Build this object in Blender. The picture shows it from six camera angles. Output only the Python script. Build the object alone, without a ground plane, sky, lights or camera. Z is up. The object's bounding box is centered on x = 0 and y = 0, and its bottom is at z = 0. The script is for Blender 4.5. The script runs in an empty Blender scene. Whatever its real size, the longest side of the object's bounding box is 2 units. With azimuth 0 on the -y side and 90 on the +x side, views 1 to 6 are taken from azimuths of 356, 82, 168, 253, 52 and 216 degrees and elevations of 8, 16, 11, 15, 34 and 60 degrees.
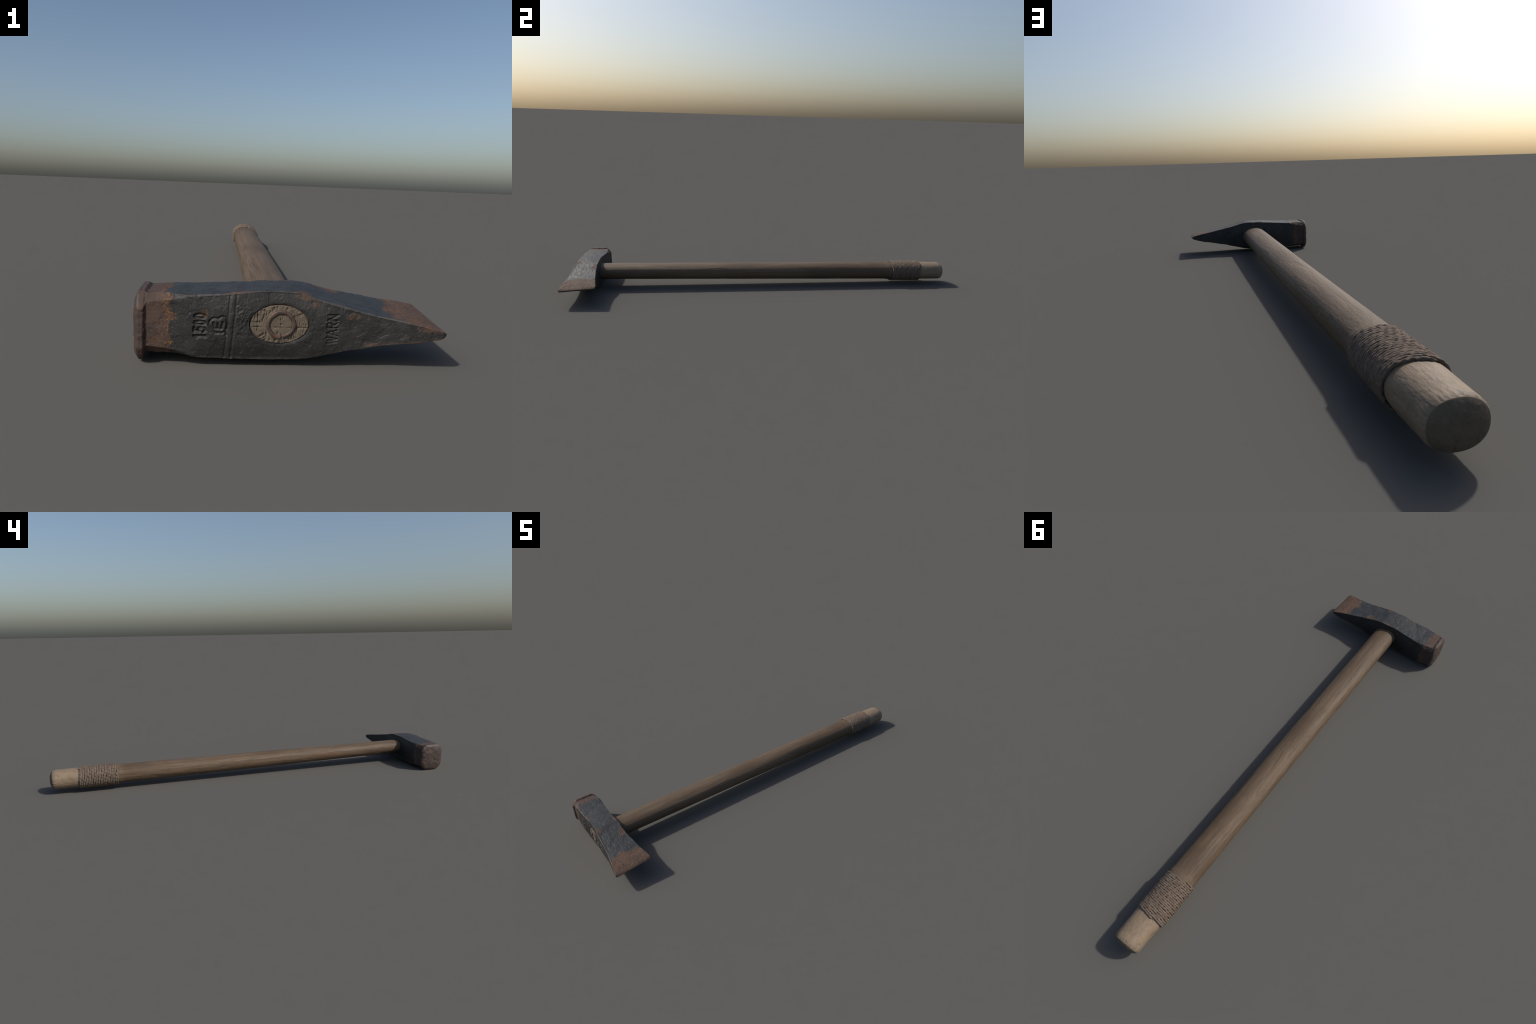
import bpy, bmesh, math
import numpy as np

# ------------------------------------------------------------------ noise
_rng = np.random.RandomState(7)
_perm = _rng.permutation(512).astype(np.int64)
_grad = _rng.normal(size=(512, 3)); _grad /= np.linalg.norm(_grad, axis=1)[:, None]

def perlin(P):
    """Gradient noise, about -1..1, at points P (n,3)."""
    P = np.asarray(P, float); shp = P.shape[:-1]; P = P.reshape(-1, 3)
    I = np.floor(P).astype(np.int64); F = P - I
    W = F * F * F * (F * (F * 6 - 15) + 10)
    out = np.zeros(len(P))
    for dx in (0, 1):
        for dy in (0, 1):
            for dz in (0, 1):
                h = _perm[(_perm[(_perm[(I[:, 0] + dx) & 511] + I[:, 1] + dy) & 511] + I[:, 2] + dz) & 511]
                g = _grad[h]
                d = g[:, 0] * (F[:, 0] - dx) + g[:, 1] * (F[:, 1] - dy) + g[:, 2] * (F[:, 2] - dz)
                w = (W[:, 0] if dx else 1 - W[:, 0]) * (W[:, 1] if dy else 1 - W[:, 1]) * (W[:, 2] if dz else 1 - W[:, 2])
                out += w * d
    return (out * 1.6).reshape(shp)

def fbm(P, octaves=4, gain=.5):
    P = np.asarray(P, float); s = 0; a = 1.0
    for o in range(octaves):
        s = s + a * perlin(P * 2 ** o + 17.3 * o); a *= gain
    return s

def sstep(a, b, x):
    t = np.clip((np.asarray(x, float) - a) / (b - a), 0, 1); return t * t * (3 - 2 * t)

def curve(table):
    """Smooth (Catmull-Rom like, monotone-ish) curve through hand-placed control points."""
    xs = np.array([t[0] for t in table], float); ys = np.array([t[1] for t in table], float)
    m = np.gradient(ys, xs)
    def f(x):
        x = np.clip(x, xs[0], xs[-1]); i = np.clip(np.searchsorted(xs, x) - 1, 0, len(xs) - 2)
        h = xs[i + 1] - xs[i]; t = (x - xs[i]) / h
        return ((2*t**3-3*t**2+1)*ys[i] + (t**3-2*t**2+t)*h*m[i] + (-2*t**3+3*t**2)*ys[i+1] + (t**3-t**2)*h*m[i+1])
    return f

# ------------------------------------------------------------------ mesh helpers
def grid_normals(G, wrap_v=True):
    du = np.gradient(G, axis=0)
    if wrap_v:
        dv = (np.roll(G, -1, 1) - np.roll(G, 1, 1)) / 2
    else:
        dv = np.gradient(G, axis=1)
    N = np.cross(du, dv); L = np.linalg.norm(N, axis=2, keepdims=True)
    return N / np.maximum(L, 1e-12)

def grid_object(name, G, mats, fmat=None, close_ends=True, flip=False, weld=2e-5):
    n, m, _ = G.shape
    V = G.reshape(-1, 3)
    i = np.arange(n - 1)[:, None]; j = np.arange(m)[None, :]; k = (j + 1) % m
    Q = np.stack([i * m + j, (i + 1) * m + j, (i + 1) * m + k, i * m + k], -1).reshape(-1, 4)
    if flip: Q = Q[:, ::-1]
    me = bpy.data.meshes.new(name)
    me.from_pydata(V.tolist(), [], Q.tolist())
    for mt in mats: me.materials.append(mt)
    if fmat is not None:
        me.polygons.foreach_set("material_index", np.asarray(fmat, np.int32).reshape(-1))
    bm = bmesh.new(); bm.from_mesh(me)
    bmesh.ops.remove_doubles(bm, verts=bm.verts, dist=weld)
    bmesh.ops.recalc_face_normals(bm, faces=bm.faces)
    bm.to_mesh(me); bm.free()
    me.polygons.foreach_set("use_smooth", [True] * len(me.polygons))
    ob = bpy.data.objects.new(name, me); bpy.context.scene.collection.objects.link(ob)
    return ob

# ------------------------------------------------------------------ node helpers
class Mat:
    def __init__(s, name):
        s.m = bpy.data.materials.new(name); s.m.use_nodes = True
        s.t = s.m.node_tree; s.t.nodes.clear()
        s.out = s.t.nodes.new("ShaderNodeOutputMaterial"); s.b = s.t.nodes.new("ShaderNodeBsdfPrincipled")
        s.t.links.new(s.b.outputs[0], s.out.inputs[0])
        tc = s.t.nodes.new("ShaderNodeTexCoord"); s.co = tc.outputs["Object"]
        sp = s.t.nodes.new("ShaderNodeSeparateXYZ"); s.t.links.new(s.co, sp.inputs[0]); s.x, s.y, s.z = sp.outputs
    def put(s, sock, v):
        if isinstance(v, bpy.types.NodeSocket): s.t.links.new(v, sock)
        elif isinstance(v, tuple) and len(v) == 3 and sock.type == 'RGBA': sock.default_value = (*v, 1)
        else: sock.default_value = v
    def noise(s, scale, detail=3, rough=.55, stretch=(1, 1, 1), off=(0, 0, 0), dist=0):
        mp = s.t.nodes.new("ShaderNodeMapping"); s.t.links.new(s.co, mp.inputs[0])
        mp.inputs["Scale"].default_value = stretch; mp.inputs["Location"].default_value = off
        n = s.t.nodes.new("ShaderNodeTexNoise"); s.t.links.new(mp.outputs[0], n.inputs["Vector"])
        n.inputs["Scale"].default_value = scale; n.inputs["Detail"].default_value = detail
        n.inputs["Roughness"].default_value = rough; n.inputs["Distortion"].default_value = dist
        return n.outputs["Fac"]
    def math(s, op, a, b=None, c=None, clamp=False):
        n = s.t.nodes.new("ShaderNodeMath"); n.operation = op; n.use_clamp = clamp
        for k, v in enumerate((a, b, c)):
            if v is not None: s.put(n.inputs[k], v)
        return n.outputs[0]
    def ramp(s, v, lo, hi):
        n = s.t.nodes.new("ShaderNodeMapRange"); n.interpolation_type = 'SMOOTHSTEP'
        s.put(n.inputs[0], v); n.inputs[1].default_value = lo; n.inputs[2].default_value = hi
        n.inputs[3].default_value = 0; n.inputs[4].default_value = 1
        return n.outputs[0]
    def mix(s, f, a, b):
        n = s.t.nodes.new("ShaderNodeMix"); n.data_type = 'RGBA'
        s.put(n.inputs[0], f); s.put(n.inputs[6], a); s.put(n.inputs[7], b)
        return n.outputs[2]
    def blob(s, c, r):
        """0..1 spot around point c with radii r (ellipsoid)."""
        mp = s.t.nodes.new("ShaderNodeMapping"); mp.vector_type = 'POINT'
        s.t.links.new(s.co, mp.inputs[0])
        mp.inputs["Location"].default_value = tuple(-ci / ri for ci, ri in zip(c, r))
        mp.inputs["Scale"].default_value = tuple(1 / ri for ri in r)
        g = s.t.nodes.new("ShaderNodeTexGradient"); g.gradient_type = 'SPHERICAL'
        s.t.links.new(mp.outputs[0], g.inputs[0]); return g.outputs["Fac"]
    def voronoi(s, scale, stretch=(1, 1, 1), feature='F1'):
        mp = s.t.nodes.new("ShaderNodeMapping"); s.t.links.new(s.co, mp.inputs[0]); mp.inputs["Scale"].default_value = stretch
        n = s.t.nodes.new("ShaderNodeTexVoronoi"); n.feature = feature; s.t.links.new(mp.outputs[0], n.inputs["Vector"])
        n.inputs["Scale"].default_value = scale; return n.outputs["Distance"]
    def bump(s, h, dist=.001, strength=.5):
        n = s.t.nodes.new("ShaderNodeBump"); s.put(n.inputs["Height"], h)
        n.inputs["Distance"].default_value = dist; n.inputs["Strength"].default_value = strength
        s.t.links.new(n.outputs[0], s.b.inputs["Normal"])
    def finish(s, col, rough, spec=.5):
        s.put(s.b.inputs["Base Color"], col); s.put(s.b.inputs["Roughness"], rough)
        s.put(s.b.inputs["Specular IOR Level"], spec); return s.m

# ------------------------------------------------------------------ materials
PAINT = (.026, .0265, .028)
def rust_colour(m):
    n1 = m.noise(42, 5, .6); n2 = m.noise(300, 4, .65, off=(3, 1, 2)); n3 = m.noise(26, 4, .6, off=(9, 4, 1))
    c = m.mix(m.ramp(n1, .36, .64), (.054, .033, .026), (.080, .050, .039))
    c = m.mix(m.ramp(m.math('ADD', m.math('MULTIPLY', n2, .35), m.math('MULTIPLY', n3, .65)), .51, .68), c, (.112, .055, .026))
    c = m.mix(m.math('MULTIPLY', m.ramp(n2, .62, .74), .25), c, (.155, .074, .020))
    return c, n2

def make_head_mat(name, face_edge, pein_edge, pein_soft, spots, paint, orange_edge, spot_amount=.8, rust_gain=1.0):
    m = Mat(name)
    e1 = m.noise(38, 5, .62); e2 = m.noise(22, 5, .6, off=(5, 2, 7))
    xf = m.math('ADD', m.x, m.math('MULTIPLY', m.math('SUBTRACT', e1, .5), .075))
    rf = m.math('SUBTRACT', 1, m.ramp(xf, face_edge - .003, face_edge + .003))
    xp = m.math('ADD', m.x, m.math('MULTIPLY', m.math('SUBTRACT', e2, .5), .13))
    rp = m.ramp(xp, pein_edge - pein_soft, pein_edge + pein_soft)
    rust = m.math('MAXIMUM', rf, rp)
    for c, r in spots:
        b = m.math('ADD', m.blob(c, r), m.math('MULTIPLY', m.math('SUBTRACT', m.noise(48, 6, .7, off=c), .5), 1.7))
        rust = m.math('MAXIMUM', rust, m.math('MULTIPLY', m.ramp(b, .34, .56), spot_amount))
    flecks = m.ramp(m.noise(85, 5, .7, off=(2, 8, 3)), .66, .72)
    rust = m.math('MAXIMUM', rust, m.math('MULTIPLY', flecks, .45))
    rust = m.math('MULTIPLY', rust, m.math('SUBTRACT', 1, m.math('MULTIPLY', m.ramp(m.noise(58, 6, .72, off=(4, 7, 1)), .52, .66), .60)))
    rc, fine = rust_colour(m)
    rc = m.mix(1 - rust_gain, rc, (.012, .010, .009))
    # freshly exposed orange just inside the paint's edge
    near = m.math('MULTIPLY', m.ramp(xf, face_edge - .02, face_edge - .002), m.ramp(fine, .5, .62))
    rc = m.mix(m.math('MULTIPLY', near, orange_edge), rc, (.20, .095, .028))
    p1 = m.noise(30, 5, .6, off=(1, 1, 4)); p2 = m.noise(150, 4, .6, off=(6, 2, 2))
    pc = m.mix(m.ramp(p1, .35, .7), paint, tuple(v * 1.55 for v in paint))
    pc = m.mix(m.math('MULTIPLY', m.ramp(p2, .55, .75), .5), pc, (.060, .054, .047))
    col = m.mix(rust, pc, rc)
    rough = m.math('ADD', m.math('MULTIPLY', rust, .18), m.math('ADD', .50, m.math('MULTIPLY', p1, .16)))
    h = m.math('ADD', m.math('MULTIPLY', m.noise(190, 5, .65), .6), m.math('MULTIPLY', m.noise(620, 3, .6), m.math('ADD', .25, m.math('MULTIPLY', rust, .4))))
    m.bump(h, .0016, .6)
    return m.finish(col, rough, .40)

mat_top = make_head_mat("forged_top_steel", -.222, .200, .004,
    [((.030, -.958, .136), (.030, .022, .02)), ((.085, -.872, .125), (.042, .030, .03)), ((-.010, -.866, .139), (.05, .008, .02)),
     ((-.10, -.964, .133), (.05, .008, .02)), ((.02, -.9696, .012), (.04, .02, .02)), ((.10, -.9, .03), (.05, .04, .03))], (.0225, .0235, .0255), .6, .85, .95)
mat_cheek = make_head_mat("forged_cheek_steel", -.219, .335, .03,
    [((-.156, -.966, .097), (.022, .02, .014)), ((.047, -.966, .117), (.020, .02, .012)), ((.03, -.966, .131), (.035, .02, .010)),
     ((.118, -.975, .100), (.022, .03, .012)), ((.262, -.995, .082), (.05, .04, .014)), ((.20, -.985, .047), (.10, .03, .010))], (.0180, .0176, .0168), .9, .55, .85)

mat_edge = make_head_mat("worn_bright_edge", -.222, .215, .02, [((.03, -.96, .135), (.05, .03, .02)), ((-.09, -.964, .133), (.05, .02, .02))], (.043, .041, .038), .5, .8, .9)

def make_face_mat():
    m = Mat("peened_rust_face")
    rc, fine = rust_colour(m)
    n = m.noise(45, 4, off=(2, 2, 2))
    col = m.mix(m.ramp(n, .4, .62), rc, (.052, .040, .036))
    col = m.mix(.34, col, (.022, .012, .008))
    m.bump(m.noise(240, 5, .6), .0012, .4)
    return m.finish(col, .62, .5)
mat_face = make_face_mat()

def make_ring_mat():
    m = Mat("rusty_iron_ring")
    n = m.noise(90, 4); n2 = m.noise(300, 4)
    col = m.mix(m.ramp(n, .35, .65), (.052, .036, .031), (.088, .052, .036))
    m.bump(n2, .0006, .4)
    return m.finish(col, .55, .5)
mat_ring = make_ring_mat()

def make_wood_mat():
    m = Mat("weathered_ash_wood")
    g1 = m.noise(60, 4, .6, (1, .045, 1)); g2 = m.noise(260, 3, .6, (1, .035, 1), (4, 2, 1))
    big = m.noise(9, 3, .55, (1, .45, 1), (2, 5, 3)); big2 = m.noise(16, 4, .6, (1, .3, 1), (7, 1, 3))
    c = m.mix(m.ramp(g1, .30, .70), (.099, .065, .038), (.133, .092, .058))
    c = m.mix(m.math('MULTIPLY', m.ramp(g2, .50, .72), .40), c, (.074, .046, .026))
    c = m.mix(m.math('MULTIPLY', m.ramp(big, .44, .62), .62), c, (.080, .049, .027))
    c = m.mix(m.math('MULTIPLY', m.ramp(big2, .57, .72), .45), c, (.082, .063, .053))   # grey handling stains
    streak = m.ramp(m.noise(44, 5, .7, (1, .04, 1), (1, 3, 9)), .62, .72)
    c = m.mix(m.math('MULTIPLY', streak, .45), c, (.042, .027, .017))
    pale = m.ramp(m.noise(60, 4, .6, (1, .10, 1), (8, 8, 2)), .60, .74)
    c = m.mix(m.math('MULTIPLY', pale, .40), c, (.180, .136, .092))
    # reddish rubbed patch on the worn side
    red = m.ramp(m.math('ADD', m.blob((-.058, -.42, .075), (.03, .19, .03)), m.math('MULTIPLY', m.math('SUBTRACT', m.noise(40, 4, .6, (1, .2, 1)), .5), .8)), .3, .7)
    c = m.mix(m.math('MULTIPLY', red, .6), c, (.135, .070, .038))
    line = m.noise(75, 4, .6, (1, .022, 1), (6, 1, 2))
    line = m.math('SUBTRACT', 1, m.ramp(m.math('ABSOLUTE', m.math('SUBTRACT', line, .5)), .006, .03))
    side = m.ramp(m.math('ADD', m.math('MULTIPLY', m.x, -1), m.math('MULTIPLY', m.math('SUBTRACT', big2, .5), .08)), .012, .045)
    c = m.mix(m.math('MULTIPLY', line, m.math('ADD', .12, m.math('MULTIPLY', side, .58))), c, (.046, .032, .022))
    # dark pores
    pore = m.ramp(m.noise(170, 3, .6, (1, .16, 1), (3, 3, 1)), .67, .74)
    c = m.mix(m.math('MULTIPLY', pore, .5), c, (.055, .044, .040))
    # the bare butt end beyond the binding is paler, with grey grime clouds
    butt = m.ramp(m.y, .845, .862)
    b1 = m.noise(38, 5, .62, (1, .6, 1), (5, 5, 5)); b2 = m.noise(320, 4, .65, (1, .5, 1))
    bc = m.mix(m.ramp(b1, .42, .66), (.228, .168, .112), (.175, .130, .088))
    bc = m.mix(m.math('MULTIPLY', m.ramp(b2, .5, .68), .45), bc, (.125, .092, .062))
    bc = m.mix(m.math('MULTIPLY', m.ramp(m.noise(60, 4, .6, off=(2, 9, 9)), .58, .70), .5), bc, (.095, .080, .068))
    # a pale rim right before the binding
    rim = m.ramp(m.math('ADD', m.y, m.math('MULTIPLY', b1, .03)), .690, .706)
    c = m.mix(m.math('MULTIPLY', rim, .35), c, (.190, .146, .104))
    c = m.mix(butt, c, bc)
    m.bump(m.math('ADD', m.math('MULTIPLY', m.noise(150, 4, .65, (1, .28, 1), (2, 7, 4)), 1.3), m.math('MULTIPLY', m.noise(420, 4, .65, (1, .22, 1)), .6)), .0014, .55)
    return m.finish(c, .63, .36)
mat_wood = make_wood_mat()

def make_end_mat(name, a, b, dark):
    m = Mat(name)
    n = m.noise(120, 5, .65); f = m.noise(700, 3, .6); k = m.noise(45, 4, .6, off=(3, 3, 3))
    c = m.mix(m.ramp(k, .35, .66), a, b)
    c = m.mix(m.math('MULTIPLY', m.ramp(n, .56, .72), .6), c, dark)
    m.bump(m.math('ADD', n, f), .0014, .5)
    return m.finish(c, .8, .25)
mat_eye_wood = make_end_mat("end_grain_in_eye", (.108, .087, .066), (.138, .109, .079), (.058, .046, .036))
mat_butt_wood = make_end_mat("grey_end_grain", (.112, .088, .063), (.138, .109, .078), (.066, .052, .039))

def make_cord_mat():
    m = Mat("hemp_cord")
    n = m.noise(70, 4, .6); f = m.noise(480, 4, .65); k = m.noise(18, 3)
    c = m.mix(m.ramp(n, .35, .68), (.120, .088, .066), (.176, .132, .100))
    c = m.mix(m.math('MULTIPLY', m.ramp(f, .50, .66), .65), c, (.055, .042, .034))
    c = m.mix(m.math('MULTIPLY', m.ramp(k, .5, .65), .35), c, (.150, .128, .112))
    m.bump(f, .0014, .7)
    return m.finish(c, .85, .2)
mat_cord = make_cord_mat()

# ------------------------------------------------------------------ stamped marks (stroke glyphs)
# strokes in a unit cell: u = reading direction, v = up; arcs given as short polylines
def arc(cu, cv, ru, rv, a0, a1, n=14):
    return [(cu + ru * math.cos(math.radians(a)), cv + rv * math.sin(math.radians(a))) for a in np.linspace(a0, a1, n)]
GLYPH = {
    "1": [[(.5, 0), (.5, 1)], [(.5, 1), (.22, .78)]],
    "5": [[(.9, 1), (.2, 1), (.17, .56)], arc(.48, .34, .40, .32, 140, -150)],
    "0": [arc(.5, .5, .34, .48, 0, 360, 26)],
    "W": [[(0, 1), (.25, 0), (.5, .9), (.75, 0), (1, 1)]],
    "A": [[(0, 0), (.5, 1), (1, 0)], [(.22, .36), (.78, .36)]],
    "R": [[(.12, 0), (.12, 1), (.5, 1)], arc(.5, .75, .36, .25, 90, -90), [(.5, .5), (.12, .5)], [(.45, .5), (.92, 0)]],
    "N": [[(.08, 0), (.08, 1), (.92, 0), (.92, 1)]],
}
def stroke_depth(X, Z, lines, half, soft):
    d = np.full(X.shape, 1e9)
    for pl in lines:
        for (ax, az), (bx, bz) in zip(pl[:-1], pl[1:]):
            ex, ez = bx - ax, bz - az; L = ex * ex + ez * ez + 1e-12
            t = np.clip(((X - ax) * ex + (Z - az) * ez) / L, 0, 1)
            d = np.minimum(d, np.hypot(X - ax - t * ex, Z - az - t * ez))
    return 1 - sstep(half - soft, half + soft, d)
def word(text, z0, z1, x_base, x_cap, gap=.18):
    """Letters read upwards (+z); their tops point to -x."""
    n = len(text); w = (z1 - z0) / n; out = []
    for k, ch in enumerate(text):
        a = z0 + k * w + gap * w / 2; b = w * (1 - gap)
        for pl in GLYPH[ch]:
            out.append([(x_base + v * (x_cap - x_base), a + u * b) for u, v in pl])
    return out
STAMP_SIZE = word("1500", .0495, .0982, -.1535, -.1735)
STAMP_WORD = word("WARN", .0455, .1030, .0885, .0697)
# maker's mark: a rounded shield with a small inner square and a crooked tail
STAMP_MARK = [[(-.146, .082), (-.140, .087), (-.130, .087), (-.123, .091), (-.117, .089)],
              [(-.146, .082), (-.148, .075), (-.143, .068), (-.136, .060), (-.126, .060), (-.119, .063), (-.116, .057)],
              [(-.117, .089), (-.114, .078), (-.116, .068)],
              [(-.139, .079), (-.137, .069), (-.124, .068), (-.122, .080)], [(-.131, .078), (-.130, .070)]]

# ------------------------------------------------------------------ hammer head
Y_FRONT = curve([(-.30, -.9675), (-.26, -.968), (-.22, -.9685), (-.18, -.9683), (-.14, -.9675), (-.1, -.9672), (-.05, -.9660), (0, -.9655), (.03, -.9675), (.06, -.9695), (.1, -.9730), (.15, -.9795), (.2, -.9870), (.25, -.9955), (.272, -.9985), (.281, -.9985), (.2868, -.9930)])
Y_BACK = curve([(-.30, -.8535), (-.26, -.8530), (-.22, -.8500), (-.19, -.8515), (-.16, -.8555), (-.13, -.8575), (-.1, -.8602), (-.05, -.8635), (0, -.8615), (.03, -.861), (.06, -.862), (.1, -.860), (.15, -.8542), (.2, -.8475), (.25, -.8385), (.272, -.8350), (.281, -.8350), (.2868, -.8400)])
ZT_F = curve([(-.30, .1292), (-.26, .1303), (-.22, .1312), (-.18, .1304), (-.14, .1327), (-.1, .1357), (-.05, .1400), (0, .1400), (.018, .1392), (.028, .1368), (.038, .1330), (.06, .1257), (.1, .1160), (.15, .1047), (.2, .0962), (.25, .0870), (.275, .0808), (.2868, .0775)])
ZT_B = curve([(-.30, .1285), (-.26, .1288), (-.22, .1302), (-.18, .1313), (-.14, .1337), (-.1, .1360), (-.05, .1400), (0, .1410), (.030, .1412), (.042, .1396), (.052, .1368), (.062, .1340), (.1, .1250), (.15, .1152), (.2, .1065), (.25, .0980), (.275, .0922), (.2868, .0885)])
ZB_F = curve([(-.30, .019), (-.25, .0195), (-.205, .0190), (-.185, .0155), (-.15, .0122), (-.06, .0122), (0, .0117), (.023, .0130), (.0455, .0158), (.0785, .0257), (.108, .0328), (.142, .0398), (.184, .048), (.22, .0536), (.25, .0590), (.27, .0645), (.2868, .0695)])
ZB_B = curve([(-.30, .0125), (-.245, .0126), (-.17, .0116), (-.1, .0112), (0, .0118), (.039, .0154), (.08, .0275), (.135, .042), (.207, .057), (.25, .0665), (.27, .0735), (.2868, .0795)])
CH_Z = curve([(-.30, .0160), (-.268, .0156), (-.228, .0115), (-.2, .0072), (-.175, .0036), (-.15, .0028), (.2, .0024), (.25, .0020), (.275, .0014), (.2868, .0010)])
CH_Y = curve([(-.30, .0135), (-.268, .0130), (-.228, .0100), (-.2, .0068), (-.175, .0036), (-.15, .0028), (.2, .0024), (.25, .0022), (.275, .0015), (.2868, 0)])

EYE_X, EYE_Z, EYE_RX, EYE_RZ = -.0188, .0798, .0547, .0360   # oval eye that shows the handle's end

N_FRONT, N_CHAM, N_TOP, N_BACK, N_BOT = 124, 9, 100, 100, 70

def head_section(x):
    yf, yb = Y_FRONT(x), Y_BACK(x); cz, cy = CH_Z(x), CH_Y(x)
    ztf, ztb, zbf, zbb = ZT_F(x), ZT_B(x), ZB_F(x), ZB_B(x)
    # blunt, rounded nose of the pein
    k = max(0.0, (x - .2730) / .0138); nose = math.sqrt(max(0.0, 1 - k * k))
    mf, mb = (ztf + zbf) / 2, (ztb + zbb) / 2
    ztf = mf + (ztf - mf) * nose; zbf = mf + (zbf - mf) * nose; ztb = mb + (ztb - mb) * nose; zbb = mb + (zbb - mb) * nose
    cz *= nose; cy *= max(nose, .05)
    # mushroomed striking end: section grows into a rounded octagon lip
    t = float(sstep(-.2600, -.2672, x)) if x < -.26 else 0.0
    if t > 0:
        L = dict(yf=-.9735, yb=-.8490, zt=.1345, zb=.0003, cz=.031, cy=.028)
        yf += t * (L['yf'] - yf); yb += t * (L['yb'] - yb)
        ztf += t * (L['zt'] - ztf); ztb += t * (L['zt'] - ztb); zbf += t * (L['zb'] - zbf); zbb += t * (L['zb'] - zbb)
        cz += t * (L['cz'] - cz); cy += t * (L['cy'] - cy)
    hz = max((ztf - zbf) / 2, 0); cz = min(cz, hz * .8)
    P = [(yf, zbf + cz), (yf, ztf - cz), (yf + cy, ztf), (yb - cy, ztb), (yb, ztb - cz), (yb, zbb + cz), (yb - cy, zbb), (yf + cy, zbf)]
    counts = [N_FRONT, N_CHAM, N_TOP, N_CHAM, N_BACK, N_CHAM, N_BOT, N_CHAM]
    ring = []
    for k, n in enumerate(counts):
        a = np.array(P[k]); b = np.array(P[(k + 1) % 8]); s = np.arange(n) / n
        seg = a + (b - a) * s[:, None]
        if k % 2 == 1:   # bulge the chamfer outwards into a soft round where it is small
            c = {1: (yf, ztf), 3: (yb, ztb), 5: (yb, zbb), 7: (yf, zbf)}[k]
            bul = (4 * s * (1 - s))[:, None] * (np.array(c) - (a + b) / 2) * .40
            k_small = float(1 - sstep(.004, .010, cz)) if t == 0 else .55 * t
            seg = seg + bul * k_small
        ring.append(seg)
    ring = np.concatenate(ring); return ring

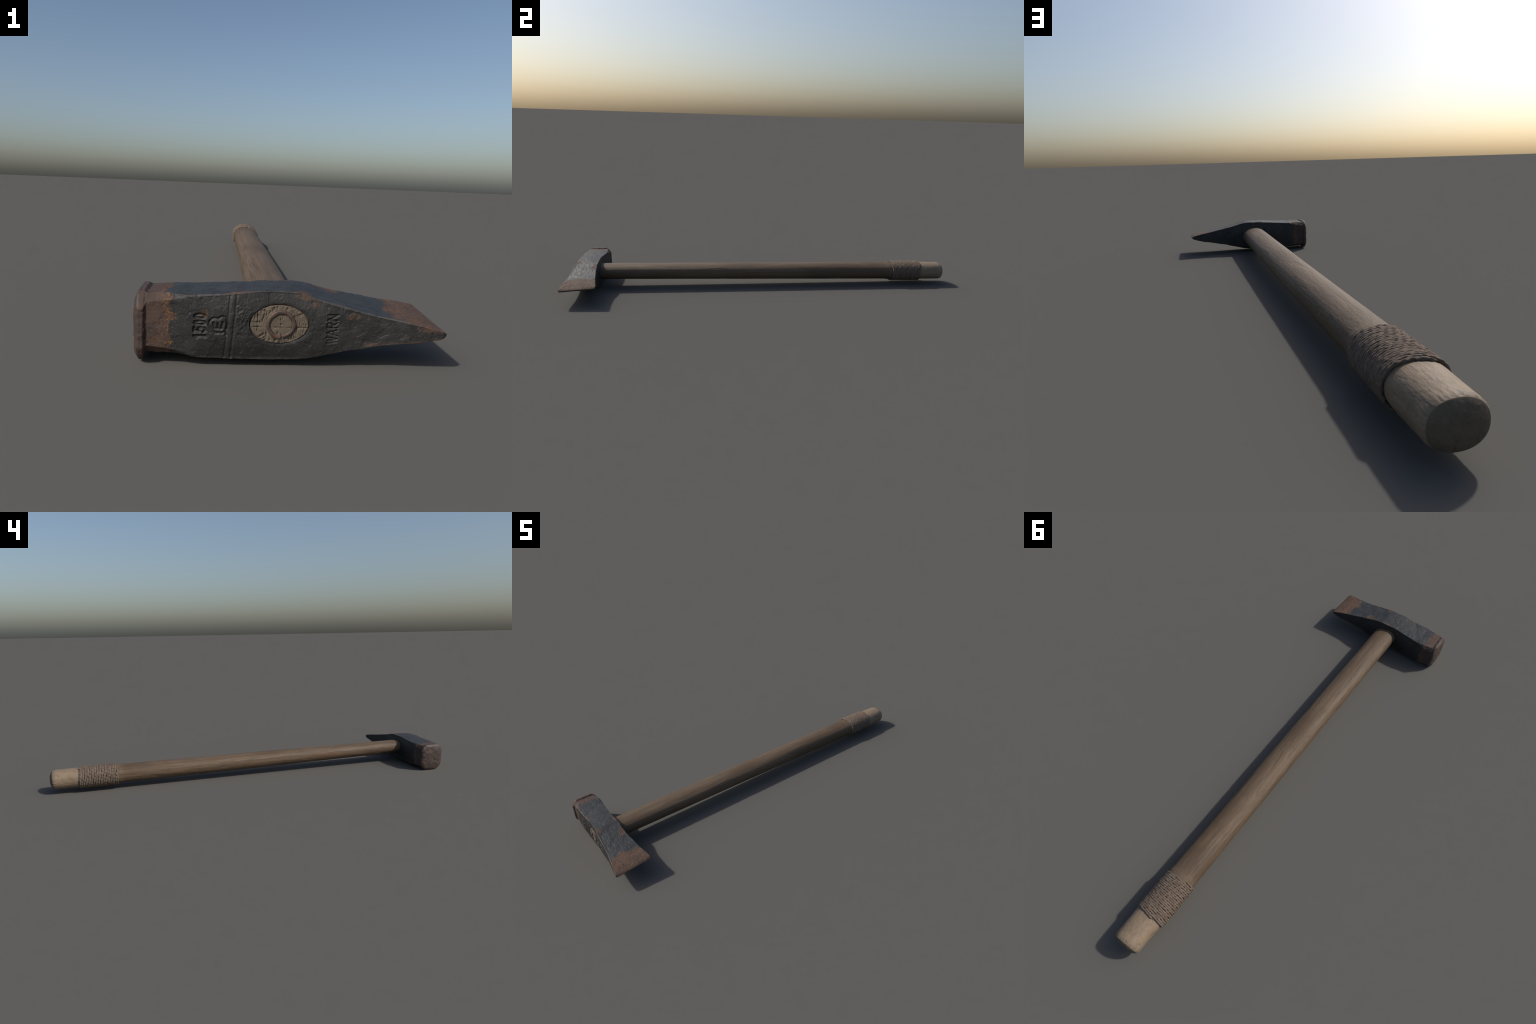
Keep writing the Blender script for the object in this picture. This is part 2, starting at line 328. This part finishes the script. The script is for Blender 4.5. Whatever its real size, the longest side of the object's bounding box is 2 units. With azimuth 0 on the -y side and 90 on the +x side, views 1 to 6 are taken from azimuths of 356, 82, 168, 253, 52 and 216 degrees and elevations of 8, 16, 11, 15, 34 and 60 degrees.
def build_head():
    xs = np.concatenate([np.linspace(-.2735, -.2540, 36)[:-1], np.linspace(-.2540, .262, 640)[:-1], np.linspace(.262, .273, 15)[:-1], .273 + .0138 * np.sin(np.linspace(0, np.pi / 2, 36))])
    # round nose of the pein: ease the last stations so the wedge closes with a soft edge
    R = np.array([head_section(x) for x in xs])
    G = np.concatenate([np.repeat(xs[:, None, None], R.shape[1], 1), R], 2)
    # pein nose: bow the last 25 mm outward so it ends blunt
    m = R.shape[1]
    # striking face: rings closing towards the middle, gently domed
    first = R[0]; cen = np.array([-.913, .068]); caps = []
    for s in np.concatenate([np.linspace(0, .8, 34)[:-1], np.linspace(.8, 1.0, 24)[:-1]]):
        x = -.2866 + .0046 * s ** 2 + .0066 * s ** 9
        caps.append(np.concatenate([np.full((m, 1), x), cen + (first - cen) * s], 1))
    caps[0] = np.tile(np.array([[-.2868, cen[0], cen[1]]]), (m, 1))
    G = np.concatenate([np.array(caps), G], 0)
    ncap = len(caps)
    # ---- relief
    N = grid_normals(G)
    mid = np.array([0, -.912, .07])
    sgn = np.sign(np.einsum('ijk,ijk->ij', N, np.stack([G[..., 0] * 0, G[..., 1] + .912, G[..., 2] - (ZT_F(G[..., 0]) + ZB_F(G[..., 0])) / 2], -1)))
    body = np.ones(G.shape[:2]); body[:ncap] = 0
    N = np.where((body > 0)[..., None], N * sgn[..., None], np.array([-1.0, 0, 0]))
    fade = sstep(.2868, .275, G[..., 0])
    lump = fbm(G * 18 + 3, 3) * .0009 + fbm(G * 75, 3) * .00035 + .0003
    pits = fbm(G * 260, 2)
    pit = -np.clip(pits - .35, 0, 1) * .0011
    flake = -sstep(.10, .22, fbm(G * np.array([45, 45, 45]) + 11, 4)) * .0005
    disp = (lump + pit + flake) * body
    # hammered hollows on the upper and lower sides of the cheeks
    up = np.abs(N[..., 2])
    disp += -.0016 * up * body * np.exp(-((G[..., 0] - .045) / .030) ** 2) * .8
    disp += up * body * (perlin(G * np.array([28, 16, 16]) + 5) * .0010)
    # crowned top and bottom, and a fuller back cheek round the eye
    yc = (G[..., 1] - (Y_FRONT(G[..., 0]) + Y_BACK(G[..., 0])) / 2) / ((Y_BACK(G[..., 0]) - Y_FRONT(G[..., 0])) / 2)
    zc = (G[..., 2] - .074) / .058
    disp += .0014 * np.clip(N[..., 2], 0, 1) * body * np.clip(1 - yc ** 2, 0, 1) * sstep(.2, .0, G[..., 0]) * sstep(-.262, -.23, G[..., 0])
    zf = (G[..., 2] - .077) / .060
    disp += .0078 * np.clip(-N[..., 1], 0, 1) * body * np.clip(1 - np.abs(zf) ** 2.2, 0, 1) * sstep(.17, .05, G[..., 0]) * sstep(-.23, -.12, G[..., 0])
    disp += .0055 * np.clip(N[..., 1], 0, 1) * body * np.clip(1 - zc ** 2, 0, 1) * sstep(.14, .03, G[..., 0]) * sstep(-.25, -.12, G[..., 0])
    # peened dents on the striking face
    c = np.zeros(G.shape[:2]); c[:ncap + 14] = 1
    face = np.zeros(G.shape[:2]); face[:ncap] = 1
    dent = -sstep(-.1, .5, perlin(G * np.array([1, 42, 42]) + 2)) * .0012 - sstep(.1, .5, perlin(G * np.array([1, 75, 75]) + 6)) * .0008
    disp += face * (dent + .0012)
    # chewed, burred lip
    lipw = np.exp(-((G[..., 0] + .2685) / .0065) ** 2) * body
    th = np.arctan2(G[..., 2] - .068, G[..., 1] + .912)
    burr = perlin(np.stack([np.cos(th) * 5, np.sin(th) * 5, G[..., 0] * 60], -1)) * .0014
    disp += lipw * burr
    # ---- stamped marks and the wedge groove, only on the front cheek
    X, Z = G[..., 0], G[..., 2]
    front = np.zeros(G.shape[:2]); front[ncap:, :N_FRONT] = 1
    wob = perlin(np.stack([X * 160, Z * 160, X * 0], -1)) * .0009
    st = stroke_depth(X + wob, Z - wob, STAMP_SIZE, .0024, .0016) * .0038
    st = np.maximum(st, stroke_depth(X + wob, Z - wob - .0024, STAMP_MARK, .0019, .0016) * .0026)
    fadew = sstep(.038, .075, Z) * .7 + .3
    st = np.maximum(st, stroke_depth(X + wob, Z - wob, STAMP_WORD, .0015, .0013) * .0028 * fadew)
    gx = X - (-.1125 + (Z - .016) * .075)
    band = (np.exp(-((gx + .006) / .0016) ** 2) * .0011 + np.exp(-((gx - .006) / .0018) ** 2) * .0013 - .0006 * np.exp(-(gx / .004) ** 2))
    st = st + band
    rough_patch = np.exp(-(((X + .085) / .018) ** 2 + ((Z - .09) / .03) ** 2)) * np.abs(fbm(np.stack([X * 110, Z * 110, Z * 0], -1), 3)) * .0022
    st = st + rough_patch
    # eye: sink the front cheek inside the oval, with a small worn rim
    q = np.sqrt(((X - EYE_X) / EYE_RX) ** 2 + ((Z - EYE_Z) / EYE_RZ) ** 2)
    qw = q + perlin(np.stack([X * 60, Z * 60, X * 0 + 3], -1)) * .010
    hole = 1 - sstep(.985, 1.025, qw)
    rim = np.exp(-((qw - 1.05) / .05) ** 2) * .0008
    disp += front * (-st * (1 - hole) - hole * .012 - rim)
    disp *= np.where(face > 0, 1, fade)
    G2 = G + N * disp[..., None]
    # blunt nose
    # material per face: 0 top/bottom, 1 cheeks, 2 striking face
    n, m, _ = G.shape
    fm = np.zeros((n - 1, m), int)
    edges = np.cumsum([0, N_FRONT, N_CHAM, N_TOP, N_CHAM, N_BACK, N_CHAM, N_BOT, N_CHAM])
    half = N_CHAM // 2
    fm[:, :edges[1] + N_CHAM] = 1; fm[:, edges[3]:edges[6]] = 1; fm[:, edges[7]:] = 1
    xm = (G[:-1, :, 0] + G[1:, :, 0]) / 2
    big = xm > -.17
    ch_top = np.zeros((n - 1, m), bool)
    for a in (1, 3, 5, 7): ch_top[:, edges[a]:edges[a + 1]] = True
    fm[ch_top & big] = 3
    fm[:ncap + 4] = 2
    return grid_object("hammer_head", G2, [mat_top, mat_cheek, mat_face, mat_edge], fm)

# ------------------------------------------------------------------ handle
AX = lambda y: -.0097 + .0025 * y - .0022 * y * y
AZ = lambda y: .0713 - .0076 * y - .0006 * y * y
RX = lambda y: .0556 + .0013 * y
RZ = lambda y: .0409 + .0051 * y
LEAN = lambda y: (-.0708 + .0625 * y) * sstep(-.95, -.86, y)     # the oval section is turned a little about the axis
OVAL = 2.2                                                        # slightly squarish oval
def oval(y, th, ex=OVAL):
    c, s = np.cos(th), np.sin(th)
    return c, s, (np.abs(c) ** ex + np.abs(s) ** ex) ** (-1 / ex)
def turn(y, dx, dz):
    p = LEAN(y); return dx * np.cos(p) - dz * np.sin(p), dx * np.sin(p) + dz * np.cos(p)
WRAP0, WRAP1 = .692, .862

def handle_frame(y):
    e = sstep(-.85, -.95, y)                      # grows into the oval eye
    x = AX(y) + e * (EYE_X - AX(y)); z = AZ(y) + e * (EYE_Z - AZ(y))
    rx = RX(y) + e * (EYE_RX - .0004 - RX(y)); rz = RZ(y) + e * (EYE_RZ - .0004 - RZ(y))
    f = .0022 * np.exp(-((y - .682) / .012) ** 2)  # swelling against the binding
    b = sstep(.86, .90, y)
    x = x + .0032 * sstep(.80, .95, y)
    rx = rx + f - b * .0005; rz = rz + f + b * .0008
    # rounded butt edge
    k = np.clip((y - .966) / .022, 0, 1)
    rx = rx - .0020 * sstep(.87, .97, y) - .0045 * k ** 3; rz = rz - .0015 * sstep(.87, .97, y) - .0038 * k ** 3
    return x, z, rx, rz

def build_handle():
    M = 224
    ys = np.concatenate([np.linspace(-.9696, -.80, 70)[:-1], np.linspace(-.80, .93, 560)[:-1], np.linspace(.93, .988, 60)])
    th = np.arange(M) / M * 2 * np.pi
    def ring(y, s=1.0):
        x, z, rx, rz = handle_frame(y)
        c, sn, r = oval(y, th)
        dx, dz = turn(y, rx * s * r * c, rz * s * r * sn)
        return np.stack([x + dx, np.full(M, y), z + dz], -1)
    body = [ring(y) for y in ys]
    front = [ring(ys[0], s) for s in np.concatenate([[0], np.linspace(.02, .985, 84)])]
    for f in front: f[:, 1] = -.9696
    butt = []
    for s in np.linspace(.985, 0, 60):
        g = ring(ys[-1], s); g[:, 1] = .988 + .0125 * (1 - s ** 3.0); butt.append(g)
    G = np.concatenate([np.array(front), np.array(body), np.array(butt)])
    nf, nb = len(front), len(body)
    kind = np.zeros(len(G), int); kind[:nf] = 1; kind[nf + nb - 3:] = 2
    x, z, rx, rz = handle_frame(G[:, :1, 1])
    rad = np.stack([(G[..., 0] - AX(G[..., 1])), G[..., 1] * 0, G[..., 2] - AZ(G[..., 1])], -1)
    rad /= np.maximum(np.linalg.norm(rad, axis=2, keepdims=True), 1e-9)
    isb = (kind == 0)[:, None]
    Y = G[..., 1]
    grain = fbm(G * np.array([95, 5, 95]), 3) * .00025 + fbm(G * np.array([150, 45, 150]), 2) * .00016
    wob = perlin(G * np.array([14, 3, 14])) * .0004
    crack = -np.clip(.10 - np.abs(fbm(G * np.array([26, 1.6, 26]) + 4, 3)), 0, 1) * (.0030 + .0040 * sstep(-.01, -.045, G[..., 0]))
    crack *= sstep(.05, .35, perlin(G * np.array([7, 2.2, 7]) + 9))
    chips = -sstep(.45, .62, perlin(G * np.array([40, 14, 40]) + 2)) * .0007
    inwrap = sstep(WRAP0 - .004, WRAP0 + .004, Y) * (1 - sstep(WRAP1 - .004, WRAP1 + .004, Y))
    butt_rough = sstep(.865, .885, Y) * (fbm(G * np.array([120, 70, 120]), 3) * .0003)
    outside = sstep(-.862, -.845, Y)
    disp = (grain + wob + crack + chips) * outside * (1 - inwrap * .7) + butt_rough
    # frayed rim of the butt
    rimn = perlin(np.stack([np.cos(th) * 9, np.sin(th) * 9, np.zeros(M)], -1))
    rimn2 = perlin(np.stack([np.cos(th) * 16 + 4, np.sin(th) * 16, np.zeros(M)], -1))
    k = sstep(.965, .986, Y)
    disp = disp + k * (rimn[None, :] * .0010 - np.clip(rimn2[None, :] - .25, 0, 1) * .0035)
    D = rad * (disp * isb)[..., None]
    # end grain in the eye: splits along the width, radial tears near the rim
    X, Z = G[..., 0], G[..., 2]
    q = np.sqrt(((X - EYE_X) / EYE_RX) ** 2 + ((Z - EYE_Z) / EYE_RZ) ** 2)
    jit = perlin(np.stack([X * 120, Z * 120, X * 0], -1))
    split = np.exp(-((Z - .0742 - .0016 * jit) / .0010) ** 2) * .0020 * sstep(-.35, .25, perlin(np.stack([X * 75, X * 0, Z * 0 + 5], -1)))
    split += np.exp(-((Z - .083 - .001 * jit) / .0010) ** 2) * .0014 * sstep(-.042, -.062, X)
    star = np.exp(-(((X + .0155) / .0016) ** 2 + ((Z - .0795) / .0022) ** 2)) * .0022
    ang = np.arctan2((Z - EYE_Z) / EYE_RZ, (X - EYE_X) / EYE_RX)
    tears = np.clip(perlin(np.stack([np.cos(ang) * 13, np.sin(ang) * 13, q * 3], -1)) - .12, 0, 1) * .0060 * sstep(.62, .9, q) * sstep(.35, .8, np.abs(np.sin(ang)))
    fibre = np.clip(fbm(np.stack([X * 330, Z * 70, X * 0], -1), 3) - .05, 0, 1) * .0042 * sstep(-.2, .3, perlin(np.stack([X * 45, Z * 45, X * 0 + 2], -1))) + fbm(np.stack([X * 60, Z * 60, X * 0 + 8], -1), 3) * .0006
    edge_drop = sstep(.955, 1.0, q + .02 * jit) * .0024
    eye = split + star + tears + np.abs(fibre) + edge_drop - .0022
    D[..., 1] += np.where((kind == 1)[:, None], eye, 0)
    bt = fbm(np.stack([X * 110, Z * 110, X * 0 + 3], -1), 4) * .0007 + np.exp(-((X - .010 - .2 * (Z - .06)) / .0012) ** 2) * sstep(.05, .02, Z) * -.0025
    D[..., 1] += np.where((kind == 2)[:, None], bt * sstep(.988, .994, Y), 0)
    G = G + D
    G[0] = G[0].mean(0); G[-1] = G[-1].mean(0)
    fm = np.zeros((len(G) - 1, M), int); fm[:nf] = 1; fm[nf + nb - 2:] = 2
    return grid_object("handle", G, [mat_wood, mat_eye_wood, mat_butt_wood], fm)

# ------------------------------------------------------------------ iron ring wedge driven into the eye
def build_ring():
    cx, cz, r0, r1 = -.0158, .0800, .0194, .0271
    U, M = 180, 26
    G = np.zeros((U + 1, M, 3))
    a0, a1 = math.radians(-84), math.radians(272)          # small open joint at the bottom
    for i in range(U + 1):
        a = a0 + (a1 - a0) * i / U
        end = min(i, U - i) / U
        low = math.exp(-((math.degrees(a) - 236) / 22) ** 2)   # flattened, burred lower left
        rm = (r0 + r1) / 2 * (1 + .020 * math.cos(4 * a + .6) + .02 * math.cos(a * 2)) + low * .0012
        hw = (r1 - r0) / 2 * (1 + .06 * math.sin(3 * a + 1)) * min(1, .6 + end * 40)
        hh = .0046 * min(1, .7 + end * 40)
        for j in range(M):
            p = 2 * math.pi * j / M
            cs, sn = math.cos(p), math.sin(p)
            dr = hw * math.copysign(abs(cs) ** .65, cs); dy = -hh * math.copysign(abs(sn) ** .7, sn)
            G[i, j] = (cx + (rm + dr) * math.cos(a), -.9716 + dy + .0016, cz + (rm + dr) * math.sin(a))
    n = perlin(G * 110) * .0005 + perlin(G * 260) * .0002
    G[..., 1] += n; G[..., 0] += perlin(G * 140 + 4) * .0003
    G = np.concatenate([G[:1] * 0 + G[0].mean(0), G, G[:1] * 0 + G[-1].mean(0)])
    return grid_object("wedge_ring", G, [mat_ring])

# ------------------------------------------------------------------ cord binding: one long twisted cord wound round the grip
def build_cord():
    turns, seg, M = 23, 190, 15
    n = int(turns * seg); rng = np.random.RandomState(3)
    t = np.arange(n + 1) / seg                       # in turns
    a = t * 2 * np.pi + 2.2
    pitch = (WRAP1 - WRAP0 - .006) / turns
    y = WRAP0 + .004 + pitch * t
    ring_id = np.stack([np.cos(a) * 1.3, np.sin(a) * 1.3, t * .9], -1)
    y = y + t / turns * (.003 - .008 * np.cos(a)) - (1 - t / turns) * (.001 - .0025 * np.cos(a))
    y = y + perlin(ring_id * 1.6) * .0018 + perlin(ring_id * 6.5 + 7) * .0014
    x, z, rx, rz = handle_frame(y)
    lift = .0036 + .0010 * np.clip(-np.sin(a), 0, 1) + perlin(ring_id * 2.4 + 3) * .0005
    ends = np.minimum(t, turns - t); lift = lift - .0012 * (1 - sstep(0, .35, ends))
    c, s, r = oval(y, a)
    dx, dz = turn(y, (rx + lift) * r * c, (rz + lift) * r * s)
    C = np.stack([x + dx, y, z + dz], -1)
    ox, oz = turn(y, c / rx, s / rz)
    out = np.stack([ox, np.zeros_like(c), oz], -1); out /= np.linalg.norm(out, axis=1)[:, None]
    side = np.tile(np.array([0, 1.0, 0]), (n + 1, 1))
    p = np.arange(M) / M * 2 * np.pi
    length = np.concatenate([[0], np.cumsum(np.linalg.norm(np.diff(C, axis=0), axis=1))])
    twist = length[:, None] / .016 * 2 * np.pi
    strands = 1 + .11 * np.cos(3 * p[None, :] - twist)              # three plies
    hs = pitch * .53 * strands; hh = .0034 * strands
    G = C[:, None, :] + side[:, None, :] * (hs * np.sign(np.cos(p)) * np.abs(np.cos(p)) ** .7)[..., None] + out[:, None, :] * (hh * np.sign(np.sin(p)) * np.abs(np.sin(p)) ** .7)[..., None]
    G = G + out[:, None, :] * (fbm(G * np.array([150, 420, 150]), 2) * .0008 + perlin(G * np.array([95, 170, 95]) + 5) * .0009)[..., None]
    taper = sstep(0, .05, ends)[:, None, None] * .9 + .1
    G = C[:, None, :] + (G - C[:, None, :]) * taper
    return grid_object("cord_binding", G, [mat_cord])

# ------------------------------------------------------------------ assemble
root = bpy.data.objects.new("hammer", None); bpy.context.scene.collection.objects.link(root)
root["label"] = "old forged cross-peen hammer with rust and cord-bound wooden handle"
root["category"] = "hammer"
for ob in (build_head(), build_handle(), build_ring(), build_cord()):
    ob.parent = root
